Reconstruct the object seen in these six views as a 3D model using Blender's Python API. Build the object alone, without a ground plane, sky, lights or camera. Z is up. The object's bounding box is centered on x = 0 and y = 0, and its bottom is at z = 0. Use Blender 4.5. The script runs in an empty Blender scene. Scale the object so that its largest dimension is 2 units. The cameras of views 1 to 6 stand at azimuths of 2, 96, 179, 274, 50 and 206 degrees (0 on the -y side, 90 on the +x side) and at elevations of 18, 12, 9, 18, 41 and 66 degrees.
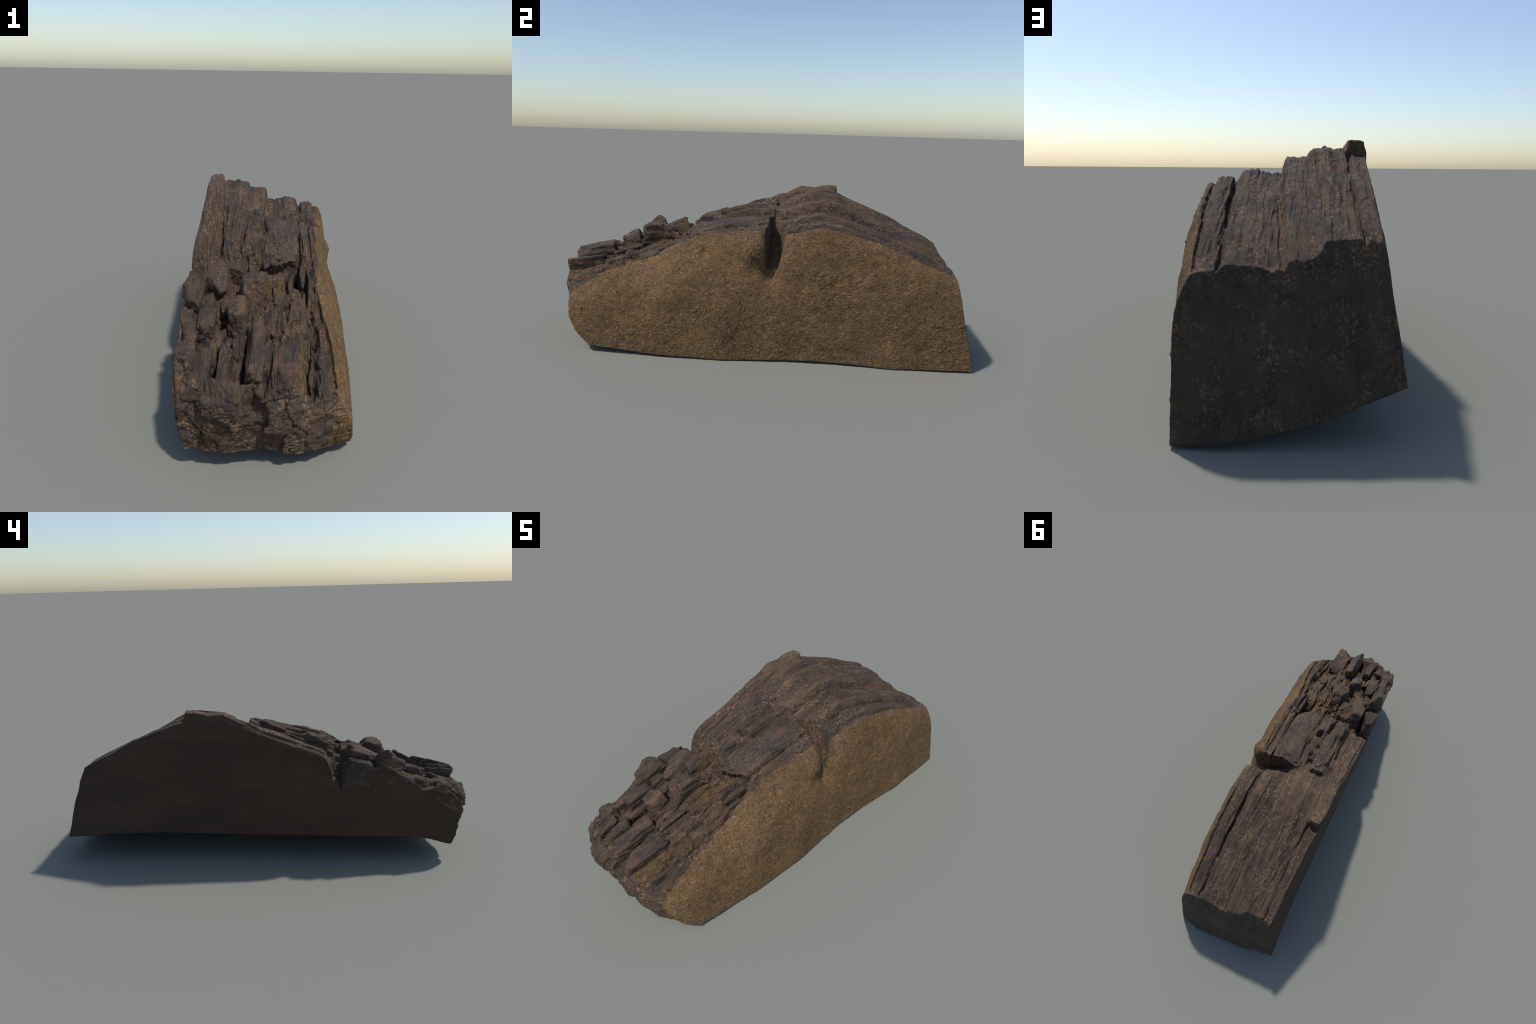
# A long, layered, weathered boulder: gritty tan flank on +x, ribbed strata on top,
# a crumbling front end (-y) full of split chunks, flat joint faces on -x and +y.
import bpy, math
import numpy as np

# ------------------------------------------------------------------ noise ----
def _h(ix, iy, iz, s):
    n = (ix.astype(np.int64) * 374761393 + iy.astype(np.int64) * 668265263
         + iz.astype(np.int64) * 2147483647 + s * 1274126177) & 0xFFFFFFFF
    n = ((n ^ (n >> 13)) * 1274126177) & 0xFFFFFFFF
    n = ((n ^ (n >> 16)) * 2246822519) & 0xFFFFFFFF
    return ((n ^ (n >> 15)) & 0xFFFFFF) / float(0xFFFFFF)

def noise(x, y, z, s=0):
    """smooth value noise in -1..1"""
    x, y, z = np.broadcast_arrays(x, y, z)
    ix, iy, iz = np.floor(x), np.floor(y), np.floor(z)
    fx, fy, fz = x - ix, y - iy, z - iz
    fx, fy, fz = [f * f * f * (f * (f * 6 - 15) + 10) for f in (fx, fy, fz)]
    r = 0
    for dx in (0, 1):
        for dy in (0, 1):
            for dz in (0, 1):
                w = (fx if dx else 1 - fx) * (fy if dy else 1 - fy) * (fz if dz else 1 - fz)
                r = r + w * _h(ix + dx, iy + dy, iz + dz, s)
    return r * 2 - 1

def fbm(x, y, z, s=0, octaves=4, gain=.5):
    r, a, t = 0, 1.0, 0.0
    for i in range(octaves):
        f = 2.03 ** i
        r = r + a * noise(x * f + 17.3 * i, y * f + 5.1 * i, z * f - 9.7 * i, s + i)
        t += a
        a *= gain
    return r / t

def cells(x, y, z, s=0, jitter=.85):
    """voronoi: distance to nearest seed, gap to second, random value, offset from seed"""
    x, y, z = np.broadcast_arrays(x, y, z)
    ix, iy, iz = np.floor(x), np.floor(y), np.floor(z)
    d1 = np.full(x.shape, 9.0)
    d2 = np.full(x.shape, 9.0)
    val = np.zeros(x.shape)
    ox = np.zeros(x.shape)
    oy = np.zeros(x.shape)
    flat = np.ptp(z) == 0
    for dx in (-1, 0, 1):
        for dy in (-1, 0, 1):
            for dz in ((0,) if flat else (-1, 0, 1)):
                cx, cy, cz = ix + dx, iy + dy, iz + dz
                px = cx + .5 + jitter * (_h(cx, cy, cz, s + 1) - .5) - x
                py = cy + .5 + jitter * (_h(cx, cy, cz, s + 2) - .5) - y
                pz = 0 if flat else cz + .5 + jitter * (_h(cx, cy, cz, s + 3) - .5) - z
                d = np.sqrt(px * px + py * py + pz * pz)
                near = d < d1
                d2 = np.where(near, d1, np.minimum(d2, d))
                d1 = np.where(near, d, d1)
                val = np.where(near, _h(cx, cy, cz, s + 4), val)
                ox = np.where(near, px, ox)
                oy = np.where(near, py, oy)
    return d1, d2 - d1, val, ox, oy

def sstep(a, b, x):
    t = np.clip((x - a) / (b - a), 0, 1)
    return t * t * (3 - 2 * t)

def curve(points, v):
    """piecewise linear profile through (station, value) control points"""
    p = np.array(sorted(points))
    return np.interp(v, p[:, 0], p[:, 1])

def bell(v, c, w):
    return np.exp(-((v - c) / w) ** 2)

# --------------------------------------------------------------- big shape ---
# Each stratum is a strip running along y; profile = height along y.
RIM = [(-1.02, .27), (-.946, .305), (-.885, .365), (-.82, .40), (-.753, .385), (-.70, .435), (-.635, .47),
       (-.59, .50), (-.50, .49), (-.46, .49), (-.40, .475), (-.36, .405), (-.335, .43), (-.318, .50), (-.30, .542),
       (-.276, .560), (-.068, .637), (.045, .684), (.05, .690), (.10, .70), (.17, .735), (.24, .732), (.30, .746),
       (.35, .744), (.358, .682), (.372, .684), (.385, .692), (.47, .66), (.62, .600), (.75, .533), (.81, .505), (.87, .467)]
GULLY = [(-1.02, .28), (-.95, .32), (-.85, .345), (-.75, .375), (-.60, .43), (-.50, .455), (-.42, .475), (-.35, .485),
         (-.32, .515), (-.18, .595), (-.06, .637), (.05, .668), (.068, .668), (.17, .702), (.25, .722), (.34, .722), (.40, .695),
         (.475, .652), (.63, .579), (.76, .524), (.83, .490), (.88, .468)]
CREST = [(-1.02, .29), (-.95, .33), (-.85, .345), (-.74, .37), (-.64, .40), (-.56, .44), (-.46, .485), (-.365, .505), (-.347, .515),
         (-.337, .558), (-.30, .585), (-.18, .625), (-.06, .660), (.058, .692), (.066, .660), (.12, .682), (.20, .720), (.30, .733),
         (.36, .720), (.475, .658), (.63, .584), (.76, .529), (.83, .493), (.88, .468)]
INNER = [(-1.02, .29), (-.96, .335), (-.85, .36), (-.74, .385), (-.60, .44), (-.46, .487), (-.36, .505), (-.346, .508), (-.337, .566),
         (-.30, .590), (-.18, .628), (-.06, .655), (.03, .656), (.075, .640), (.12, .656), (.20, .690), (.30, .706), (.36, .697),
         (.475, .642), (.63, .576), (.76, .518), (.83, .477), (.88, .447)]
MIDDLE = [(-1.02, .27), (-.97, .315), (-.90, .335), (-.74, .385), (-.60, .425), (-.46, .464), (-.375, .480), (-.345, .470), (-.334, .470),
          (-.326, .553), (-.30, .565), (-.15, .592), (0, .613), (.05, .626), (.10, .60), (.2, .638), (.3, .657), (.36, .642), (.45, .615), (.54, .584),
          (.68, .522), (.8, .466), (.88, .426)]
SHELF = [(-1.02, .23), (-.95, .268), (-.85, .283), (-.70, .355), (-.60, .396), (-.46, .43), (-.36, .475), (-.318, .525), (-.30, .548),
         (-.15, .575), (.04, .597), (.11, .588), (.2, .614), (.3, .636), (.37, .618), (.54, .567), (.68, .502), (.88, .414)]
SHOULDER = [(-1.02, .23), (-.90, .262), (-.838, .296), (-.69, .378), (-.55, .424), (-.46, .457), (-.38, .505), (-.291, .547), (-.15, .568),
            (.03, .587), (.12, .567), (.3, .612), (.37, .598), (.54, .556), (.68, .500), (.80, .448), (.88, .410)]
STRIPS = [RIM, GULLY, CREST, INNER, MIDDLE, SHELF, SHOULDER]
# joints between the strips: x as a function of y, groove depth, sharpness
JOINTS = [([(-1, -.205), (-.7, -.225), (-.3, -.238), (.3, -.238), (.88, -.222)], .012, .007),
          ([(-1, -.155), (-.3, -.19), (.06, -.192), (.3, -.195), (.88, -.19)], .003, .010),
          ([(-1, -.085), (-.3, -.112), (.06, -.118), (.3, -.12), (.88, -.11)], .003, .012),
          ([(-1, -.010), (-.3, -.035), (.06, -.035), (.3, -.032), (.88, -.022)], .007, .006),
          ([(-1, .125), (-.3, .120), (0, .117), (.3, .122), (.7, .141), (.88, .145)], .012, .005),
          ([(-1, .185), (-.5, .165), (-.3, .165), (.04, .175), (.3, .196), (.55, .208), (.88, .205)], .006, .006)]

def gouge(x, y, path, y0, y1, width, depth, fade=.04):
    """a slot running along y, steep on its +x side"""
    c = curve(path, y) + .004 * noise(y * 23, 0 * y, 0 * y + depth * 99, 61)
    d = (x - c) / width
    prof = np.where(d > 0, np.exp(-(d * 2.2) ** 4), np.exp(-(d * 1.0) ** 2))
    return depth * prof * sstep(y0, y0 + fade, y) * (1 - sstep(y1 - fade, y1, y))

def top_height(x, y):
    wob = .003 * noise(y * 9, x * 0, 0 * x, 3) + .002 * noise(y * 31, x * 0, 0 * x, 4)
    rubble = 1 - sstep(-.36, -.31, y)
    z = curve(STRIPS[0], y)
    prev = z
    for i, (path, groove, w) in enumerate(JOINTS):
        # the slab's broken edge runs obliquely across the middle stratum
        ye = y - .05 * sstep(.03, .12, x) * sstep(-.20, -.27, y) * sstep(-.55, -.42, y) if i == 3 else y
        nxt = curve(STRIPS[i + 1], ye)
        b = curve(path, y) + wob * (1 + .5 * math.sin(i * 2.1)) + .003 * noise(y * 14, x * 0 + i, 0 * x, 12)
        ww = w * (1 + 1.2 * rubble)
        t = np.clip(.5 + (x - b) / (2 * ww), 0, 1)
        z = z + (nxt - prev) * t * t * (3 - 2 * t)
        g = groove * (.35 + .9 * np.clip(.5 + noise(y * 6, x * 0 + i * 7, 0 * x, 21), 0, 1))
        z = z - g * (1 - .6 * rubble) * bell(x, b, .007)
        prev = nxt
    # gentle cross tilt of the crest and the rims
    back = sstep(.06, .14, y)
    z = z + back * -.09 * np.clip(x + .15, -.09, .12) * (1 - sstep(.0, .05, x))
    z = z - .010 * sstep(-.295, -.325, x)
    # fine parallel beds: elongated plates with small random height
    _, e, v, ox, oy = cells(x / .026 + .3 * noise(y * 8, 0 * x, 0 * x, 8), y / .33, 0 * x, 31)
    z = z + (1 - rubble) * (v - .5) * .0065 * (1 + 1.6 * (1 - back)) - (1 - rubble) * .003 * (1 - sstep(0, .08, e)) * (.4 + .6 * (1 - back))
    _, e, v, ox, oy = cells(x / .011, y / .15, 0 * x, 37)
    z = z + (1 - .5 * rubble) * (v - .5) * .0045 * (1 + .6 * (1 - back))
    # crumbling end: split plates, tilted, elongated along y
    mask = rubble * (1 - sstep(.15, .20, x)) * sstep(-1.0, -.93, y)
    _, e, v, ox, oy = cells(x / .040 + .25 * noise(x * 7, y * 7, 0 * x, 2), y / .17 + .35 * noise(x * 12, y * 4, 0 * x, 6), 0 * x, 43)
    z = z + mask * ((v - .5) * .034 - ox * .010 + oy * .010 - .016 * (1 - sstep(.0, .10, e)))
    _, e, v, ox, oy = cells(x / .016, y / .075, 0 * x, 47)
    z = z + mask * ((v - .5) * .010 - oy * .006 - .003 * (1 - sstep(0, .1, e)))
    # long slots in the right hand part of the crumbling end
    z = z - gouge(x, y, [(-.86, .228), (-.69, .208), (-.50, .181), (-.4, .17)], -.86, -.44, .022, .036)
    z = z - gouge(x, y, [(-.70, .170), (-.5, .152), (-.33, .138)], -.72, -.30, .020, .042)
    z = z - gouge(x, y, [(-.87, .160), (-.68, .142)], -.88, -.66, .018, .024)
    z = z - gouge(x, y, [(-.42, .104), (-.30, .104)], -.43, -.285, .020, .06, .02)
    z = z - gouge(x, y, [(-.5, .075), (-.36, .072)], -.50, -.34, .012, .025)
    z = z - gouge(x, y, [(-.95, -.066), (-.72, -.062)], -.95, -.70, .022, .048)
    z = z - gouge(x, y, [(-.92, -.165), (-.74, -.150)], -.93, -.74, .016, .030)
    z = z - gouge(x, y, [(-.62, -.235), (-.38, -.235)], -.64, -.36, .016, .040)
    z = z - gouge(x, y, [(-.33, .118), (.06, .118)], -.34, .07, .007, .035, .02)
    z = z - gouge(x, y, [(-.33, -.035), (.06, -.040)], -.34, .03, .007, .016)
    z = z - gouge(x, y, [(-.30, .045), (.03, .05)], -.30, .02, .005, .012)
    z = z - gouge(x, y, [(-.30, .160), (.04, .165)], -.34, .05, .007, .014)
    z = z - gouge(x, y, [(.12, .128), (.9, .146)], .13, .92, .011, .020, .1)
    z = z - gouge(x, y, [(.36, -.236), (.9, -.224)], .34, .87, .008, .010, .03)
    z = z - gouge(x, y, [(.3, .206), (.9, .210)], .30, .92, .007, .012, .1)
    z = z - gouge(x, y, [(.15, -.012), (.9, -.008)], .50, .90, .007, .009, .1)
    z = z - gouge(x, y, [(-.35, -.205), (-.05, -.212)], -.36, -.05, .018, .035)
    z = z - gouge(x, y, [(-.34, -.118), (-.24, -.112)], -.345, -.20, .011, .030, .02)
    # sockets in the slab
    for (cx, cy, rx, ry, d) in [(-.069, -.183, .017, .020, .045), (-.095, .015, .014, .018, .03), (-.083, -.025, .010, .012, .02),
                                (-.098, -.085, .010, .014, .02), (-.215, .03, .012, .03, .02), (-.13, -.37, .03, .02, .03),
                                (.10, -.345, .03, .02, .02), (-.05, -.40, .02, .015, .03)]:
        q = ((x - cx) / rx) ** 4 + ((y - cy) / ry) ** 4
        z = z - d * np.exp(-q)
    # the deep transverse crack
    yc = .078 + .006 * noise(x * 25, 0 * x, 0 * x, 77)
    floor = curve([(-.06, .66), (-.03, .60), (.02, .53), (.10, .46), (.18, .415), (.23, .402), (.30, .385)], x)
    wall = np.where(y < yc, (yc - .019 - y) * 12, (y - yc - .021 - .010 * sstep(.05, .15, x)) * 4.5)
    cut = floor + np.maximum(wall, 0) + 9 * sstep(-.045, -.075, x)
    z = np.minimum(z, cut)
    return z

def under_height(x, y):
    left = curve([(-1, .082), (-.90, .082), (-.82, .112), (-.75, .132), (-.34, .143), (.14, .152), (.47, .161), (.75, .153), (.90, .140), (1, .136)], y)
    right = curve([(-1, .070), (-.92, .056), (-.85, .038), (-.79, .030), (-.5, .008), (-.16, .0), (.33, .006), (.63, 0), (1, .004)], y)
    t = np.clip((.26 - x) / .57, 0, 1)
    power = curve([(-1, .55), (-.75, 1.0), (-.3, 1.4), (.95, 1.75)], y)
    return right + (left - right) * t ** power

def right_wall(y, z):
    base = curve([(-1, .28), (-.78, .297), (-.4, .314), (-.14, .306), (.1, .280), (.22, .268), (.48, .268), (.63, .279), (.95, .256), (1, .252)], y)
    inset = curve([(-1, .07), (-.84, .074), (-.69, .092), (-.46, .135), (-.29, .130), (-.12, .112), (-.02, .092), (.05, .092), (.12, .055), (.3, .044), (.5, .042), (.65, .054), (.9, .052)], y)
    power = curve([(-1, 4), (-.7, 4.2), (-.45, 3.3), (-.12, 3.0), (-.02, 4.2), (.12, 5), (.3, 7), (.9, 6)], y)
    h = np.clip(z / curve(SHOULDER, y), 0, 1.05)
    x = base - inset * h ** power
    x = x - .050 * bell(y, .080, .034) * sstep(.31, .41, z) - .018 * bell(y, .075, .055) * bell(z, .385, .045)            # flare around the crack
    x = x + .016 * bell(y, -.01, .05) * bell(z, .51, .06) - .014 * bell(y, -.10, .05) * bell(z, .42, .06) - .026 * bell(y, .01, .055) * bell(z, .42, .05)              # swelling before it
    x = x - .016 * bell(y, -.225, .022) * bell(z, .478, .022)          # dimple
    x = x - .012 * bell(y, .10, .10) * bell(z, .32, .07)
    x = x + .006 * fbm(y * 6, z * 6, 0 * y, 90, 3)
    return x

def left_wall(y, z):
    rim = curve([(-1, -.272), (-.94, -.284), (-.85, -.294), (-.6, -.305), (-.28, -.313), (.05, -.309), (.3, -.312), (.45, -.299), (.6, -.288), (.8, -.279), (.9, -.273)], y)
    foot = curve([(-1, -.255), (-.9, -.264), (-.7, -.282), (-.4, -.290), (.2, -.292), (.5, -.299), (.7, -.304), (.88, -.313), (1, -.322)], y)
    h = np.clip((z - .12) / np.maximum(curve(RIM, y) - .12, .05), 0, 1)
    x = foot + (rim - foot) * h ** curve([(-1, .4), (-.6, .5), (.6, .6), (.9, 1.1)], y)
    x = x + .008 * sstep(.95, 1.0, h) + .003 * fbm(y * 5, z * 5, 0 * y, 95, 3)
    x = x + .016 * bell(y, -.36, .02) * sstep(.33, .40, z)
    return x

def back_end(x, z):
    y = curve([(0, .984), (.13, .956), (.2, .938), (.3, .917), (.36, .903), (.42, .886), (.48, .866)], z) - .004 * sstep(-.1, -.3, x)
    y = y + .019 * sstep(.25, .13, x) * sstep(.46, .28, z)
    chip = sstep(-.06, -.15, x) * sstep(-.262, -.23, x) * sstep(.37, .435, z + .25 * (x + .17) + .012 * noise(x * 40, z * 40, 0 * x, 88))
    y = y - .014 * chip
    y = y - .008 * sstep(-.185, -.20, x) * (1 - sstep(.36, .42, z))
    y = y + .0035 * fbm(x * 14, z * 7, 0 * x, 101, 4)
    y = y - .006 * bell(z, .352 + .1 * x * x, .004) * bell(x, -.03, .035) - .004 * bell(z, .24, .003) * bell(x, .16, .05)
    return y

def front_end(x, z):
    crest = curve([(-.33, -.925), (-.285, -.945), (-.21, -.950), (-.19, -.975), (-.165, -.985), (-.10, -.978), (-.06, -.960), (-.015, -.955),
                   (.06, -.945), (.12, -.925), (.17, -.905), (.20, -.890), (.24, -.870), (.30, -.856)], x)
    top = curve([(-.30, .31), (-.16, .33), (.06, .30), (.23, .27)], x)
    h = np.clip((top - z) / np.maximum(top - .06, .05), 0, 1.1)
    back = curve([(-.3, .055), (-.15, .075), (.0, .070), (.1, .045), (.2, .040), (.3, .068)], x)
    y = crest + back * h ** curve([(-.3, 2.0), (-.1, 1.8), (.05, 2.0), (.16, 3.0), (.3, 3.6)], x)
    y = y + .020 * bell(x, -.04, .03) * bell(z, .26, .035)
    wx, wz = .5 * fbm(x * 9, z * 9, 0 * x, 111, 3), .5 * fbm(x * 9, z * 9, 0 * x + 5, 112, 3)
    _, e, v, ox, oy = cells(x / .085 + .3 + wx, z / .15 + wz, 0 * x, 113)
    calm = 1 - .8 * sstep(.16, .24, x)
    y = y - calm * (.022 * (v - .5) + .008 * ox + .012 * oy - .005 * (1 - sstep(0, .10, e)))
    y = y + calm * .010 * fbm(x * 16, z * 16, 0 * x, 117, 4)
    # knocked-off upper edge of the right corner
    y = y + .05 * sstep(.17, .24, x) * np.clip((z - .235) / .06, 0, 1.5) ** 1.5
    return y

# ------------------------------------------------------- implicit solid -------
STEP = .0027                                  # sampling pitch of the solid
LOW = np.array([-.345, -1.03, -.012])
HIGH = np.array([.335, 1.005, .79])
REGIONS = ["layered_top", "underside", "gritty_flank", "joint_face", "end_face", "broken_front"]

def axes():
    return [np.arange(LOW[i], HIGH[i], STEP) for i in range(3)]

def rotation(yaw, pitch, roll):
    cy, sy, cp, sp, cr, sr = math.cos(yaw), math.sin(yaw), math.cos(pitch), math.sin(pitch), math.cos(roll), math.sin(roll)
    Rz = np.array([[cy, -sy, 0], [sy, cy, 0], [0, 0, 1]])
    Rx = np.array([[1, 0, 0], [0, cp, -sp], [0, sp, cp]])
    Ry = np.array([[cr, 0, sr], [0, 1, 0], [-sr, 0, cr]])
    return Rz @ Rx @ Ry

def stone_field(seed, pts, half, cuts=4, crisp=40):
    """angular stone in its own frame: a box with tilted faces and knocked-off corners, bedded along y"""
    rng = np.random.default_rng(seed)
    h = np.array(half)
    size = h.min()
    w = fbm(pts[..., 0] * 24 + seed, pts[..., 1] * 15, pts[..., 2] * 24, 301 + seed, 3)
    w2 = noise(pts[..., 0] * 85, pts[..., 1] * 12 + seed, pts[..., 2] * 85, 317)
    u = pts / h
    acc = 0
    planes = [(np.eye(3)[a] * sg, rng.uniform(.88, 1.0)) for a in range(3) for sg in (-1, 1)]
    for _ in range(cuts):
        nn = rng.normal(size=3)
        nn[2] = abs(nn[2]) * .8
        planes.append((nn / np.linalg.norm(nn), rng.uniform(.80, 1.0)))
    for nn, dist in planes:
        tilt = nn + rng.normal(size=3) * .13
        tilt = tilt / np.linalg.norm(tilt)
        acc = acc + np.maximum(u @ tilt / dist, 1e-2) ** crisp
    f = (acc ** (1.0 / crisp) - 1) * size
    return f + w * .09 * size + w2 * .0022

def solid():
    ax, ay, az = axes()
    X, Y = np.meshgrid(ax, ay, indexing="ij")
    zt = top_height(X, Y).astype(np.float32)
    zb = under_height(X, Y).astype(np.float32)
    Y2, Z2 = np.meshgrid(ay, az, indexing="ij")
    xr = right_wall(Y2, Z2).astype(np.float32)
    xl = left_wall(Y2, Z2).astype(np.float32)
    X3, Z3 = np.meshgrid(ax, az, indexing="ij")
    yb = back_end(X3, Z3).astype(np.float32)
    yf = front_end(X3, Z3).astype(np.float32)
    gx, gy, gz = [v.astype(np.float32) for v in (ax, ay, az)]
    f = gz[None, None, :] - zt[:, :, None]
    f *= .6
    np.maximum(f, zb[:, :, None] - gz[None, None, :], out=f)
    np.maximum(f, gx[:, None, None] - xr[None], out=f)
    np.maximum(f, xl[None] - gx[:, None, None], out=f)
    np.maximum(f, gy[None, :, None] - yb[:, None, :], out=f)
    np.maximum(f, yf[:, None, :] - gy[None, :, None], out=f)
    label = np.zeros(f.shape, dtype=np.uint8)

    def window(c, R, half, pad=1.35):
        ext = np.abs(R) @ np.array(half) * pad + .01
        sl, co = [], []
        for i, g in enumerate((ax, ay, az)):
            lo = max(int((c[i] - ext[i] - LOW[i]) / STEP), 0)
            hi = min(int((c[i] + ext[i] - LOW[i]) / STEP) + 2, len(g))
            sl.append(slice(lo, hi))
            co.append(g[lo:hi] - c[i])
        P = np.stack(np.meshgrid(*co, indexing="ij"), -1) @ R
        return tuple(sl), P

    for s, (c, half, yaw, pitch, roll) in enumerate(CHUNKS):
        R = rotation(yaw, pitch, roll)
        sl, P = window(c, R, half)
        g = stone_field(s + 1, P, half).astype(np.float32)
        g = np.maximum(g, yf[sl[0], sl[2]][:, None, :] - .010 - gy[sl[1]][None, :, None])
        g = np.maximum(g, xl[sl[1], sl[2]][None] - .012 - gx[sl[0]][:, None, None])
        sub = f[sl]
        lab = label[sl]
        lab[g < sub] = s + 1
        # a dark seam stays open round every stone
        seam = np.where((g > 0) & (g < .008), -.003 * (1 - np.abs(g - .004) / .004), -9)
        np.maximum(sub, seam, out=sub, where=(sub > -.02) & (seam > -1))
        np.minimum(sub, g, out=sub)
    for (c, half, yaw, pitch, roll) in HOLLOWS:
        R = rotation(yaw, pitch, roll)
        sl, P = window(c, R, half)
        g = stone_field(int(abs(c[0] * 1000)) + 500, P, half, cuts=3, crisp=8).astype(np.float32)
        sub = f[sl]
        np.maximum(sub, -g, out=sub)
    return f, label

def extract(f, label):
    """quads through the zero level: one vertex per mixed cell, placed at the mean edge crossing"""
    nx, ny, nz = f.shape
    inside = f < 0
    cells_, pts_, quads_ = [], [], []
    for axis in range(3):
        a = [slice(None)] * 3
        b = [slice(None)] * 3
        a[axis], b[axis] = slice(0, -1), slice(1, None)
        for o in range(3):
            if o != axis:
                a[o] = slice(1, -1)
                b[o] = slice(1, -1)
        fa, fb = f[tuple(a)], f[tuple(b)]
        cross = inside[tuple(a)] != inside[tuple(b)]
        idx = np.stack(np.nonzero(cross), -1)
        va, vb = fa[cross], fb[cross]
        t = va / (va - vb)
        for o in range(3):
            if o != axis:
                idx[:, o] += 1
        pos = idx.astype(np.float64)
        pos[:, axis] += t
        o1, o2 = (axis + 1) % 3, (axis + 2) % 3
        ring = []
        for d1, d2 in ((-1, -1), (0, -1), (0, 0), (-1, 0)):
            c = idx.copy()
            c[:, o1] += d1
            c[:, o2] += d2
            key = (c[:, 0].astype(np.int64) * ny + c[:, 1]) * nz + c[:, 2]
            ring.append(key)
            cells_.append(key)
            pts_.append(pos)
        q = np.stack(ring, -1)
        flip = va > 0
        q[flip] = q[flip][:, ::-1]
        quads_.append(q)
    keys = np.concatenate(cells_)
    pos = np.concatenate(pts_)
    uniq, inv = np.unique(keys, return_inverse=True)
    cnt = np.bincount(inv, minlength=len(uniq))
    p = np.stack([np.bincount(inv, pos[:, k], len(uniq)) / cnt for k in range(3)], -1)
    q = np.searchsorted(uniq, np.concatenate(quads_))
    lab = label.ravel()[uniq]
    p = p * STEP + LOW
    # two light smoothing passes take the lattice out
    for _ in range(2):
        acc = np.zeros_like(p)
        n = np.zeros(len(p))
        for c in range(4):
            for nb in ((c + 1) % 4, (c + 3) % 4):
                for k in range(3):
                    acc[:, k] += np.bincount(q[:, c], p[q[:, nb], k], len(p))
                n += np.bincount(q[:, c], minlength=len(p))
        p = p * .55 + .45 * acc / n[:, None]
    return p, q, lab

def largest_piece(p, q, lab):
    """drop crumbs that hang free of the rock"""
    parent = np.arange(len(p))
    u = np.concatenate([q[:, 0], q[:, 1], q[:, 2]])
    v = np.concatenate([q[:, 1], q[:, 2], q[:, 3]])
    while True:
        ru, rv = parent[u], parent[v]
        open_ = ru != rv
        if not open_.any():
            break
        u, v, ru, rv = u[open_], v[open_], ru[open_], rv[open_]
        np.minimum.at(parent, np.maximum(ru, rv), np.minimum(ru, rv))
        while True:
            up = parent[parent]
            if (up == parent).all():
                break
            parent = up
    ids, cnt = np.unique(parent, return_counts=True)
    keep = parent == ids[cnt.argmax()]
    remap = np.cumsum(keep) - 1
    q = remap[q[keep[q[:, 0]]]]
    return p[keep], q, lab[keep]

def kinds(p):
    """which of the boulder's six faces a point lies on, as soft weights"""
    x, y, z = p.T
    zt = top_height(x, y)
    g = np.stack([(z - zt) * .6, under_height(x, y) - z, x - right_wall(y, z), left_wall(y, z) - x, y - back_end(x, z), front_end(x, z) - y])
    e = np.exp((g - g.max(0)) / .004)
    return e / e.sum(0), g.argmax(0)

def vertex_normals(p, q):
    fn = np.cross(p[q[:, 2]] - p[q[:, 0]], p[q[:, 3]] - p[q[:, 1]])
    n = np.zeros_like(p)
    for c in range(4):
        for ax in range(3):
            n[:, ax] += np.bincount(q[:, c], fn[:, ax], len(p))
    return n / np.maximum(np.linalg.norm(n, axis=1, keepdims=True), 1e-12)

def tan_line(y):
    """x beyond which the gritty tan rind covers the rock"""
    return curve([(-1, .235), (-.84, .222), (-.69, .21), (-.46, .185), (-.25, .18), (.04, .182), (.12, .212), (.3, .222), (.6, .216), (.9, .205)], y)

def relief(p, n, w):
    """fine relief along the normal, by kind of surface"""
    x, y, z = p.T
    top, flank, left, back, front, under = w
    # ribs on the weathered top
    bed = x + .25 * z
    ribs = fbm(bed * 90, y * 2.6, z * 6, 201, 3) * .0032 + fbm(bed * 210, y * 9, z * 20, 205, 3) * .0024
    pit = np.minimum(0, noise(x * 120, y * 45, z * 60, 207) + .35) * .0030
    ribs = ribs + pit
    rough = fbm(x * 30, y * 22, z * 30, 209, 5, .6) * .0055
    gate = .5 + .5 * np.clip(noise(x * 11, y * 4, z * 8, 211) * 1.6, -1, 1)
    d = top * (ribs * (.5 + gate) + rough * (.4 + .9 * (1 - sstep(-.40, -.25, y))))
    # grit
    d1, e, v, _, _ = cells(x / .0095, y / .0095, z / .0095, 221)
    d2, e2, v2, _, _ = cells(x / .02, y / .02, z / .02, 227)
    coarse = sstep(-.2, .5, noise(y * 5, z * 6, 0 * x, 231) + .5 * sstep(.1, -.4, y))
    grit = (.55 - d1) * .0030 * (.2 + 1.2 * v) + coarse * np.maximum(0, .40 - d2) * .010 * (v2 > .7)
    d = d + flank * (grit + fbm(x * 22, y * 22, z * 22, 233, 4) * .0035)
    d = d + left * (fbm(x * 12, y * 12, z * 12, 241, 5) * .003)
    d = d + back * (fbm(x * 40, y * 40, z * 14, 251, 4) * .0028)
    d1, e, v, _, _ = cells(x / .045, y / .045, z / .04, 261)
    d = d + front * (fbm(x * 24, y * 24, z * 24, 263, 6, .58) * .013 + fbm(x * 60, y * 60, z * 160, 267, 3) * .0025)
    return d

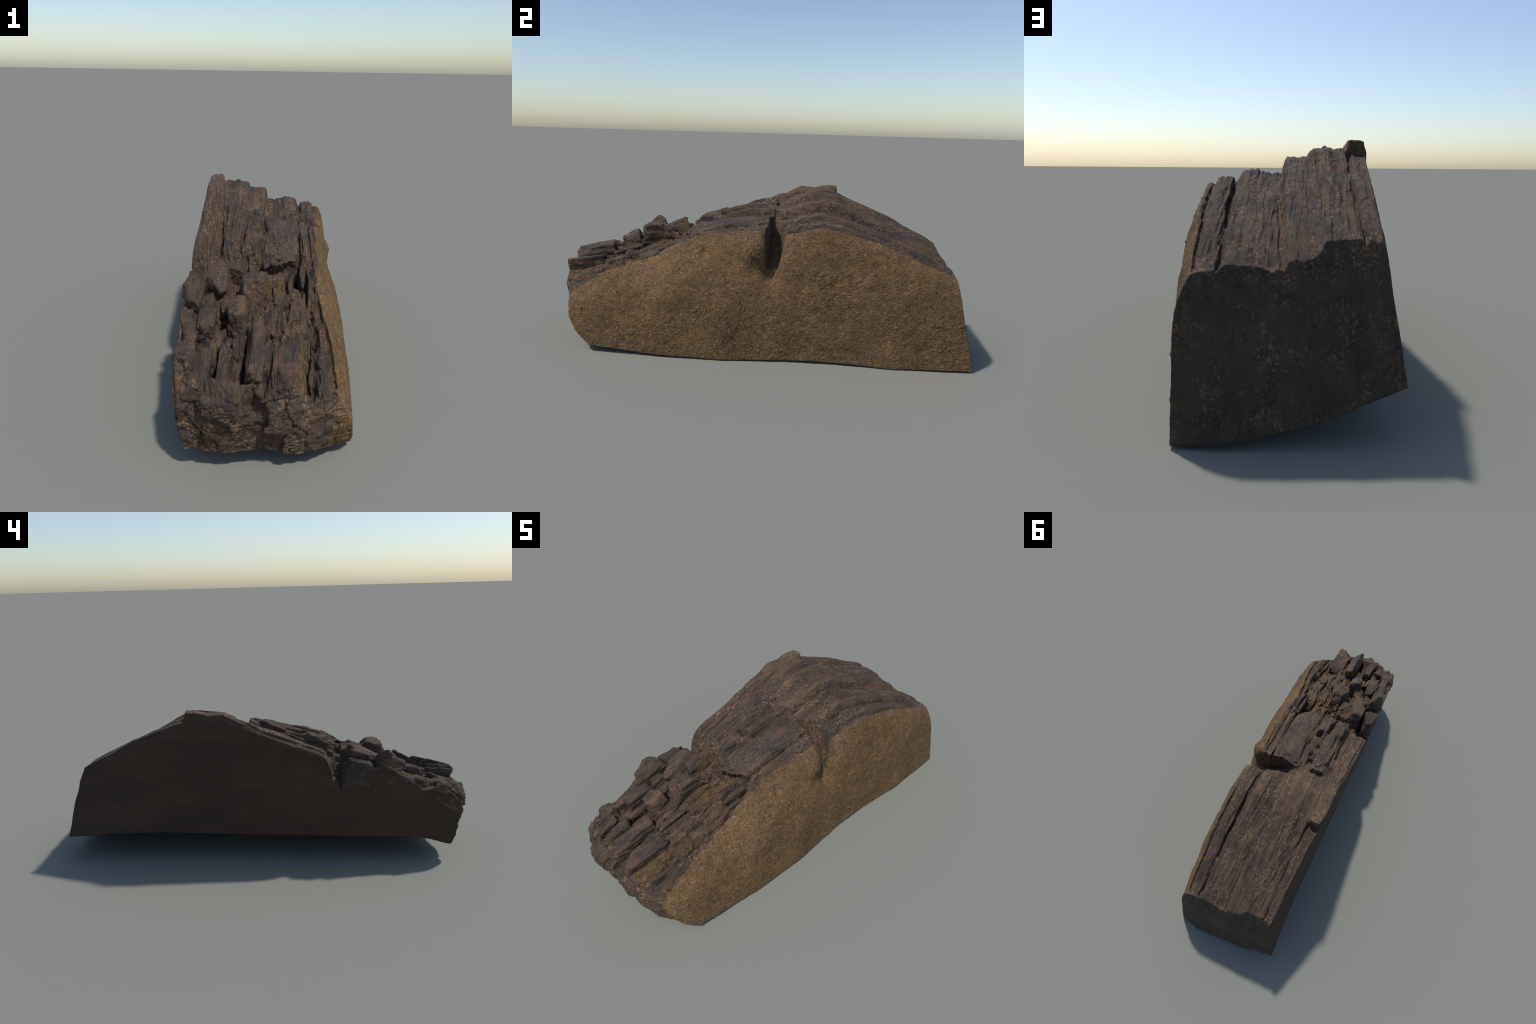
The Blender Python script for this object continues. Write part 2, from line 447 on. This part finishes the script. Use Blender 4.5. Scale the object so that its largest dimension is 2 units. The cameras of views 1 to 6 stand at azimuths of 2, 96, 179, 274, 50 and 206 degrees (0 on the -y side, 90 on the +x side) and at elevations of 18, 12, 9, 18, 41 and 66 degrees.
def mesh_object(name, p, q, normals=None, mats=None):
    me = bpy.data.meshes.new(name)
    me.vertices.add(len(p))
    me.vertices.foreach_set("co", np.ascontiguousarray(p, dtype=np.float32).ravel())
    me.loops.add(q.size)
    me.loops.foreach_set("vertex_index", np.ascontiguousarray(q, dtype=np.int32).ravel())
    me.polygons.add(len(q))
    me.polygons.foreach_set("loop_start", np.arange(0, q.size, 4, dtype=np.int32))
    me.polygons.foreach_set("use_smooth", np.ones(len(q), dtype=bool))
    me.update(calc_edges=True)
    me.validate()
    if normals is not None:
        me.normals_split_custom_set_from_vertices(normals.tolist())
    ob = bpy.data.objects.new(name, me)
    bpy.context.scene.collection.objects.link(ob)
    if mats:
        me.materials.append(mats)
    return ob

# --------------------------------------------------------------- materials ---
class Nodes:
    def __init__(self, name):
        self.mat = bpy.data.materials.new(name)
        self.mat.use_nodes = True
        self.t = self.mat.node_tree
        self.t.nodes.clear()
        self.coord = self.t.nodes.new("ShaderNodeTexCoord").outputs["Object"]
        sep = self.t.nodes.new("ShaderNodeSeparateXYZ")
        self.t.links.new(self.coord, sep.inputs[0])
        self.x, self.y, self.z = sep.outputs
    def put(self, sock, v):
        if isinstance(v, bpy.types.NodeSocket):
            self.t.links.new(v, sock)
        else:
            sock.default_value = v
    def mapped(self, scale, loc=(0, 0, 0)):
        m = self.t.nodes.new("ShaderNodeMapping")
        self.t.links.new(self.coord, m.inputs[0])
        m.inputs["Scale"].default_value = scale
        m.inputs["Location"].default_value = loc
        return m.outputs[0]
    def noise(self, scale, loc=(0, 0, 0), detail=4, rough=.55, distort=0):
        n = self.t.nodes.new("ShaderNodeTexNoise")
        self.t.links.new(self.mapped(scale, loc), n.inputs["Vector"])
        n.inputs["Scale"].default_value = 1
        n.inputs["Detail"].default_value = detail
        n.inputs["Roughness"].default_value = rough
        n.inputs["Distortion"].default_value = distort
        return n.outputs["Fac"]
    def voronoi(self, scale, loc=(0, 0, 0), out="Distance"):
        n = self.t.nodes.new("ShaderNodeTexVoronoi")
        self.t.links.new(self.mapped(scale, loc), n.inputs["Vector"])
        n.inputs["Scale"].default_value = 1
        return n.outputs[out]
    def spots(self, scale, loc, size, keep):
        """round flecks: voronoi seeds, only some of them grown, with ragged outline"""
        warp = self.t.nodes.new("ShaderNodeTexNoise")
        self.t.links.new(self.coord, warp.inputs["Vector"])
        warp.inputs["Scale"].default_value = 140
        warp.inputs["Detail"].default_value = 2
        v = self.t.nodes.new("ShaderNodeTexVoronoi")
        self.t.links.new(self.mapped(scale, loc), v.inputs["Vector"])
        v.inputs["Scale"].default_value = 1
        rnd = self.t.nodes.new("ShaderNodeSeparateColor")
        self.t.links.new(v.outputs["Color"], rnd.inputs[0])
        d = self.math("ADD", v.outputs["Distance"], self.math("MULTIPLY", self.math("SUBTRACT", warp.outputs["Fac"], .5), .5))
        d = self.math("SUBTRACT", d, self.math("MULTIPLY", rnd.outputs[1], size * .6))
        return self.math("MULTIPLY", self.step(d, size * .55, size * .95, 1, 0), self.step(rnd.outputs[0], keep, keep + .05))
    def math(self, op, a, b=0.0):
        n = self.t.nodes.new("ShaderNodeMath")
        n.operation = op
        self.put(n.inputs[0], a)
        self.put(n.inputs[1], b)
        return n.outputs[0]
    def step(self, v, lo, hi, a=0.0, b=1.0):
        n = self.t.nodes.new("ShaderNodeMapRange")
        n.interpolation_type = "SMOOTHSTEP"
        self.put(n.inputs[0], v)
        n.inputs[1].default_value = lo
        n.inputs[2].default_value = hi
        n.inputs[3].default_value = a
        n.inputs[4].default_value = b
        return n.outputs[0]
    def mix(self, f, a, b, mode="MIX"):
        n = self.t.nodes.new("ShaderNodeMix")
        n.data_type = "RGBA"
        n.blend_type = mode
        self.put(n.inputs["Factor"], f)
        for s, v in ((n.inputs[6], a), (n.inputs[7], b)):
            self.put(s, v if isinstance(v, bpy.types.NodeSocket) else (*v, 1))
        return n.outputs[2]
    def scale_color(self, c, f):
        n = self.t.nodes.new("ShaderNodeVectorMath")
        n.operation = "SCALE"
        self.t.links.new(c, n.inputs[0])
        self.put(n.inputs["Scale"], f)
        return n.outputs[0]
    def finish(self, color, rough, bumps):
        t = self.t
        b = t.nodes.new("ShaderNodeBsdfPrincipled")
        o = t.nodes.new("ShaderNodeOutputMaterial")
        self.put(b.inputs["Base Color"], color)
        self.put(b.inputs["Roughness"], rough)
        b.inputs["Specular IOR Level"].default_value = .25
        normal = None
        for h, dist in bumps:
            bp = t.nodes.new("ShaderNodeBump")
            bp.inputs["Strength"].default_value = 1
            bp.inputs["Distance"].default_value = dist
            self.put(bp.inputs["Height"], h)
            if normal:
                t.links.new(normal, bp.inputs["Normal"])
            normal = bp.outputs[0]
        t.links.new(normal, b.inputs["Normal"])
        t.links.new(b.outputs[0], o.inputs[0])
        return self.mat

# palette (linear base colours)
PURPLE = (.080, .056, .046)
SLATE = (.047, .040, .037)
RUST = (.150, .086, .062)
OCHRE = (.175, .110, .056)
FLECK = (.240, .145, .082)
TAN = (.332, .194, .086)
TAN_DARK = (.182, .112, .053)
MOSSY = (.098, .078, .047)
CHAR = (.082, .063, .047)
UMBER = (.052, .033, .022)

def rock_material(name, streak=1.0, speckle=1.0, dark=0.0, rust=1.0, tan=True, patches=(), grain="y", fleck_size=.45):
    n = Nodes(name)
    # along-grain coordinates: strata run along y (or z on the rear joint face)
    long_ = (1, .05, .30) if grain == "y" else (1, 1, .30)
    def st(s):
        return (s * long_[0], s * long_[1], s * long_[2])
    base = n.mix(n.step(n.noise((11, 3, 9), detail=6, rough=.6), .40, .60), PURPLE, SLATE)
    base = n.mix(n.math("MULTIPLY", n.step(n.noise((15, 5, 13), (3, 1, 2), detail=6), .52, .66), .75 * rust), base, RUST)
    base = n.mix(n.math("MULTIPLY", n.step(n.noise((10, 8, 10), (7, 4, 1), detail=6, rough=.6), .55, .68), .55), base, MOSSY)
    # sandy streaks between the beds, broken into grains
    grains = n.step(n.noise((170, 110, 170), (4, 1, 1), detail=4, rough=.65), .40, .58, .25, 1)
    streaks = n.step(n.noise(st(38), (1, 2, 3), detail=7, rough=.66), .50, .64)
    base = n.mix(n.math("MULTIPLY", n.math("MULTIPLY", streaks, grains), .85 * streak), base, OCHRE)
    fine = n.step(n.noise(st(150), (5, 2, 8), detail=4, rough=.6), .54, .66)
    base = n.mix(n.math("MULTIPLY", fine, .5 * streak), base, OCHRE)
    blot = n.step(n.noise((60, 34, 60), (8, 3, 6), detail=5, rough=.65), .52, .62)
    base = n.mix(n.math("MULTIPLY", blot, .65), base, SLATE)
    # crystals: flecks gathered in patches
    patch = n.step(n.noise((13, 8, 13), (4, 4, 9), detail=4, rough=.6), .42, .58)
    fleck = n.spots((115, 90, 105), (2, 7, 1), fleck_size, .42)
    base = n.mix(n.math("MULTIPLY", n.math("MULTIPLY", fleck, patch), min(1, .85 * speckle)), base, FLECK)
    fleck = n.spots((230, 190, 210), (6, 2, 3), .45, .35)
    base = n.mix(n.math("MULTIPLY", fleck, min(1, .42 * speckle)), base, OCHRE)
    if dark:
        base = n.mix(n.step(n.noise((22, 22, 8), (9, 2, 2), detail=8, rough=.7), .44, .58, dark, 0), base, CHAR)
    rind = None
    if tan:
        line = n.t.nodes.new("ShaderNodeFloatCurve")
        cm = line.mapping.curves[0]
        ys = [-1, -.84, -.69, -.46, -.25, .04, .12, .3, .6, .9]
        cm.points[0].location = (0, float(tan_line(-1.0)))
        cm.points[1].location = (1, float(tan_line(1.0)))
        for yy in ys[1:]:
            cm.points.new((yy + 1) / 2, float(tan_line(yy)))
        for pt in cm.points:
            pt.handle_type = "VECTOR"
        line.mapping.update()
        n.put(line.inputs["Value"], n.math("MULTIPLY", n.math("ADD", n.y, 1.0), .5))
        off = n.math("SUBTRACT", n.x, line.outputs[0])
        off = n.math("ADD", off, n.math("MULTIPLY", n.math("SUBTRACT", n.noise((30, 9, 30), (1, 9, 4), detail=8, rough=.7), .5), .085))
        rind = n.step(off, -.006, .010)
    for (cx, cy, cz, rx, ry, rz) in patches:
        # sandy rind left on a stone's sheltered side
        d = n.t.nodes.new("ShaderNodeVectorMath")
        d.operation = "LENGTH"
        n.t.links.new(n.mapped((1 / rx, 1 / ry, 1 / rz), (-cx / rx, -cy / ry, -cz / rz)), d.inputs[0])
        dd = n.math("ADD", d.outputs["Value"], n.math("MULTIPLY", n.math("SUBTRACT", n.noise((35, 25, 35), (1, 3, 4), detail=7, rough=.7), .5), 1.6))
        m = n.step(dd, .6, 1.0, .50, 0)
        rind = n.math("MAXIMUM", rind, m) if rind else m
    if rind:
        t = n.mix(n.step(n.noise((34, 34, 34), (6, 6, 2), detail=7, rough=.65), .36, .62), TAN_DARK, TAN)
        sepc = n.t.nodes.new("ShaderNodeSeparateColor")
        n.t.links.new(n.voronoi((190, 190, 190), (0, 0, 0), "Color"), sepc.inputs[0])
        t = n.mix(n.step(sepc.outputs[0], .3, 1.0, 0, .55), t, (.385, .245, .118))
        t = n.mix(n.step(sepc.outputs[1], .45, .95, 0, .55), t, (.100, .064, .033))
        t = n.mix(n.step(n.noise((9, 9, 9), (2, 5, 5), detail=5), .50, .70, 0, .45), t, (.230, .135, .076))
        t = n.mix(n.step(n.noise((10, 10, 10), (8, 1, 5), detail=5), .54, .72, 0, .40), t, (.200, .142, .072))
        t = n.mix(n.math("MULTIPLY", n.spots((75, 75, 75), (1, 1, 1), .38, .72), .75), t, (.420, .260, .135))
        t = n.mix(n.math("MULTIPLY", n.spots((95, 95, 95), (4, 8, 2), .35, .88), .7), t, (.290, .165, .110))
        base = n.mix(rind, base, t)
    val = n.step(n.noise((7, 5, 7), (11, 3, 5), detail=3), .3, .7, .87, 1.13)
    base = n.scale_color(base, val)
    h1 = n.noise(st(120), (1, 1, 1), detail=7, rough=.72)
    h2 = n.noise((330, 330, 330), (1, 1, 1), detail=4, rough=.7)
    bumps = [(h1, .007), (h2, .004)]
    if rind:
        h1 = n.math("MULTIPLY", h1, n.math("SUBTRACT", 1.0, rind))
        # grit of mixed size
        g = n.math("MULTIPLY", n.spots((75, 75, 75), (1, 1, 1), .38, .72), .8)
        g = n.math("ADD", g, n.math("MULTIPLY", n.spots((150, 150, 150), (3, 1, 2), .55, .35), .5))
        g = n.math("ADD", g, n.noise((170, 170, 170), (1, 2, 1), detail=6, rough=.75))
        g = n.math("SUBTRACT", g, n.math("MULTIPLY", n.voronoi((190, 190, 190)), .8))
        bumps = [(h1, .007), (n.math("MULTIPLY", g, rind), .015), (h2, .003)]
    return n.finish(base, n.step(n.noise((20, 20, 20), detail=3), .3, .7, .66, .88), bumps)

def joint_material(name, c1, c2):
    n = Nodes(name)
    base = n.mix(n.step(n.noise((5, 3, 9), detail=6, rough=.6), .35, .68), c1, c2)
    base = n.mix(n.step(n.noise((14, 5, 30), (3, 3, 3), detail=5), .55, .75, 0, .5), base, (.036, .028, .024))
    base = n.mix(n.step(n.noise((90, 60, 90), (1, 4, 2), detail=4, rough=.7), .60, .74, 0, .55), base, (.085, .062, .045))
    base = n.mix(n.step(n.voronoi((60, 60, 60), (2, 2, 2)), .05, .11, .5, 0), base, (.11, .085, .065))
    h1 = n.noise((60, 30, 60), (1, 1, 1), detail=6, rough=.65)
    h2 = n.noise((300, 300, 300), (1, 1, 1), detail=3, rough=.7)
    return n.finish(base, .78, [(h1, .004), (h2, .002)])

# ---------------------------------------------------------------- chunks -----
# (centre, half size, yaw, pitch, roll): the split stones that can be picked out
CHUNKS = [
    ((-.064, -.532, .488), (.044, .068, .066), .05, .05, .16),     # tall peaked stone
    ((-.100, -.660, .434), (.036, .056, .060), -.05, .35, .10),    # pyramid in front of it
    ((-.034, -.835, .384), (.031, .108, .056), -.02, .14, .06),    # long slab
    ((.052, -.825, .338), (.038, .122, .060), -.04, .12, .14),     # stone beside the slab
    ((-.232, -.880, .318), (.058, .084, .040), .06, .62, -.08),    # sloping corner slab
    ((-.276, -.835, .383), (.022, .030, .028), .2, .1, .2),        # knob on the rim
    ((-.115, -.945, .290), (.074, .044, .062), .0, .08, .05),      # jutting front block
    ((-.268, -.592, .480), (.038, .060, .068), .0, .30, .0),       # rim hump
    ((-.272, -.440, .455), (.034, .064, .060), .05, .20, .0),      # rim hump
    ((-.182, -.470, .492), (.044, .088, .058), .04, .52, -.1),     # sloping stone under the ledge
    ((-.125, -.415, .505), (.040, .055, .060), .1, .35, .1),       # dome behind
    ((-.208, -.695, .425), (.030, .075, .050), .0, .32, .1),       # long stone
    ((-.128, -.870, .338), (.024, .090, .044), -.06, .32, -.1),    # narrow slab
    ((-.255, -.735, .392), (.026, .075, .040), .03, .35, .0),
    ((-.145, -.585, .430), (.024, .055, .042), .03, .35, .0),
    ((-.180, -.800, .358), (.020, .070, .036), .05, .35, .1),
    ((-.205, -.580, .432), (.022, .060, .040), .1, .38, -.2),
    ((.178, -.725, .322), (.008, .060, .026), -.06, .32, .05),     # thin sliver
    ((.150, -.780, .292), (.010, .085, .030), -.06, .30, .05),
    ((.006, -.665, .405), (.018, .065, .028), .03, .30, .1),
    ((.066, -.640, .390), (.016, .070, .024), .0, .30, .1),
    ((.030, -.510, .440), (.022, .070, .026), -.05, .28, .1),
    ((.128, -.520, .392), (.012, .095, .036), -.05, .30, .0),
    ((.082, -.420, .455), (.012, .065, .036), -.03, .24, .0),
    ((.125, -.375, .470), (.010, .065, .045), -.03, .22, .0),
    ((.158, -.420, .432), (.010, .085, .050), -.05, .32, .0),
    ((-.090, -.775, .368), (.020, .055, .024), .1, .32, -.1),
    ((-.155, -.745, .382), (.014, .045, .022), -.1, .33, .1),
    ((.095, -.900, .285), (.024, .060, .040), -.08, .15, .3),
    # plates of the broken slab
    ((-.155, -.030, .645), (.036, .095, .034), .0, .28, .0),
    ((-.068, -.262, .590), (.030, .072, .026), .0, .30, .04),
    ((-.160, -.245, .585), (.030, .080, .034), .02, .34, .0),
    ((.045, -.150, .577), (.072, .180, .030), .0, .17, .06),
]

# hollows cut back under ledges
HOLLOWS = [
    ((-.165, .912, .418), (.055, .024, .022), .0, .3, .30),
    ((.030, -.338, .498), (.085, .036, .026), .12, .1, .0),
]

def main():
    root = bpy.data.objects.new("layered_boulder", None)
    bpy.context.scene.collection.objects.link(root)
    root["label"] = "long layered brown rock with gritty tan flank and crumbling end"
    root["category"] = "rock"

    sandy = [(.115, -.82, .33, .045, .13, .07), (-.005, -.48, .50, .04, .07, .06), (-.12, -.41, .52, .05, .05, .06), (.03, -.45, .48, .06, .08, .05)]
    strata = rock_material("weathered_strata", patches=sandy)
    fractured = rock_material("fractured_strata", streak=.35, speckle=1.5, rust=.6, tan=True, dark=.2, fleck_size=.6)
    stone = rock_material("split_stone", streak=.8, speckle=.5, rust=1.1, tan=False, patches=sandy)
    rear = rock_material("speckled_rear", streak=1.0, speckle=1.1, dark=.70, rust=.2, tan=False, grain="z")
    joint = joint_material("smooth_joint", UMBER, (.070, .044, .029))

    p, q, lab = largest_piece(*extract(*solid()))
    n = vertex_normals(p, q)
    w, r = kinds(p)
    stone_w = (lab > 0) * 1.0
    top, under, flank, left, back, front = w * (1 - stone_w)
    rind = sstep(-.02, .012, p[:, 0] - tan_line(p[:, 1]))
    flank2 = np.maximum(flank, top * rind)
    d = relief(p, n, (top * (1 - .8 * rind) + stone_w * .8, flank2, left, back, front, under))
    p = p + n * d[:, None]
    p[:, 2] = np.maximum(p[:, 2], 0.0)
    n = vertex_normals(p, q)
    # faces by part: a stone where most corners belong to it, else the face of the boulder
    fl = lab[q]
    stone_face = np.where((fl[:, 0] == fl[:, 2]) | (fl[:, 0] == fl[:, 1]), fl[:, 0], fl[:, 3])
    part = np.where(stone_face > 0, 100 + stone_face.astype(int), r[q[:, 0]])
    codes, count = np.unique(part, return_counts=True)
    for code in codes[(codes >= 100) & (count < 120)]:
        part[part == code] = r[q[part == code, 0]]
    mats = [strata, joint, strata, joint, rear, fractured]
    for code in np.unique(part):
        fq = q[part == code]
        ids, inv = np.unique(fq, return_inverse=True)
        name, mat = (REGIONS[code], mats[code]) if code < 100 else ("rock_chunk", stone)
        ob = mesh_object(name, p[ids], inv.reshape(-1, 4), n[ids], mat)
        ob.parent = root

main()
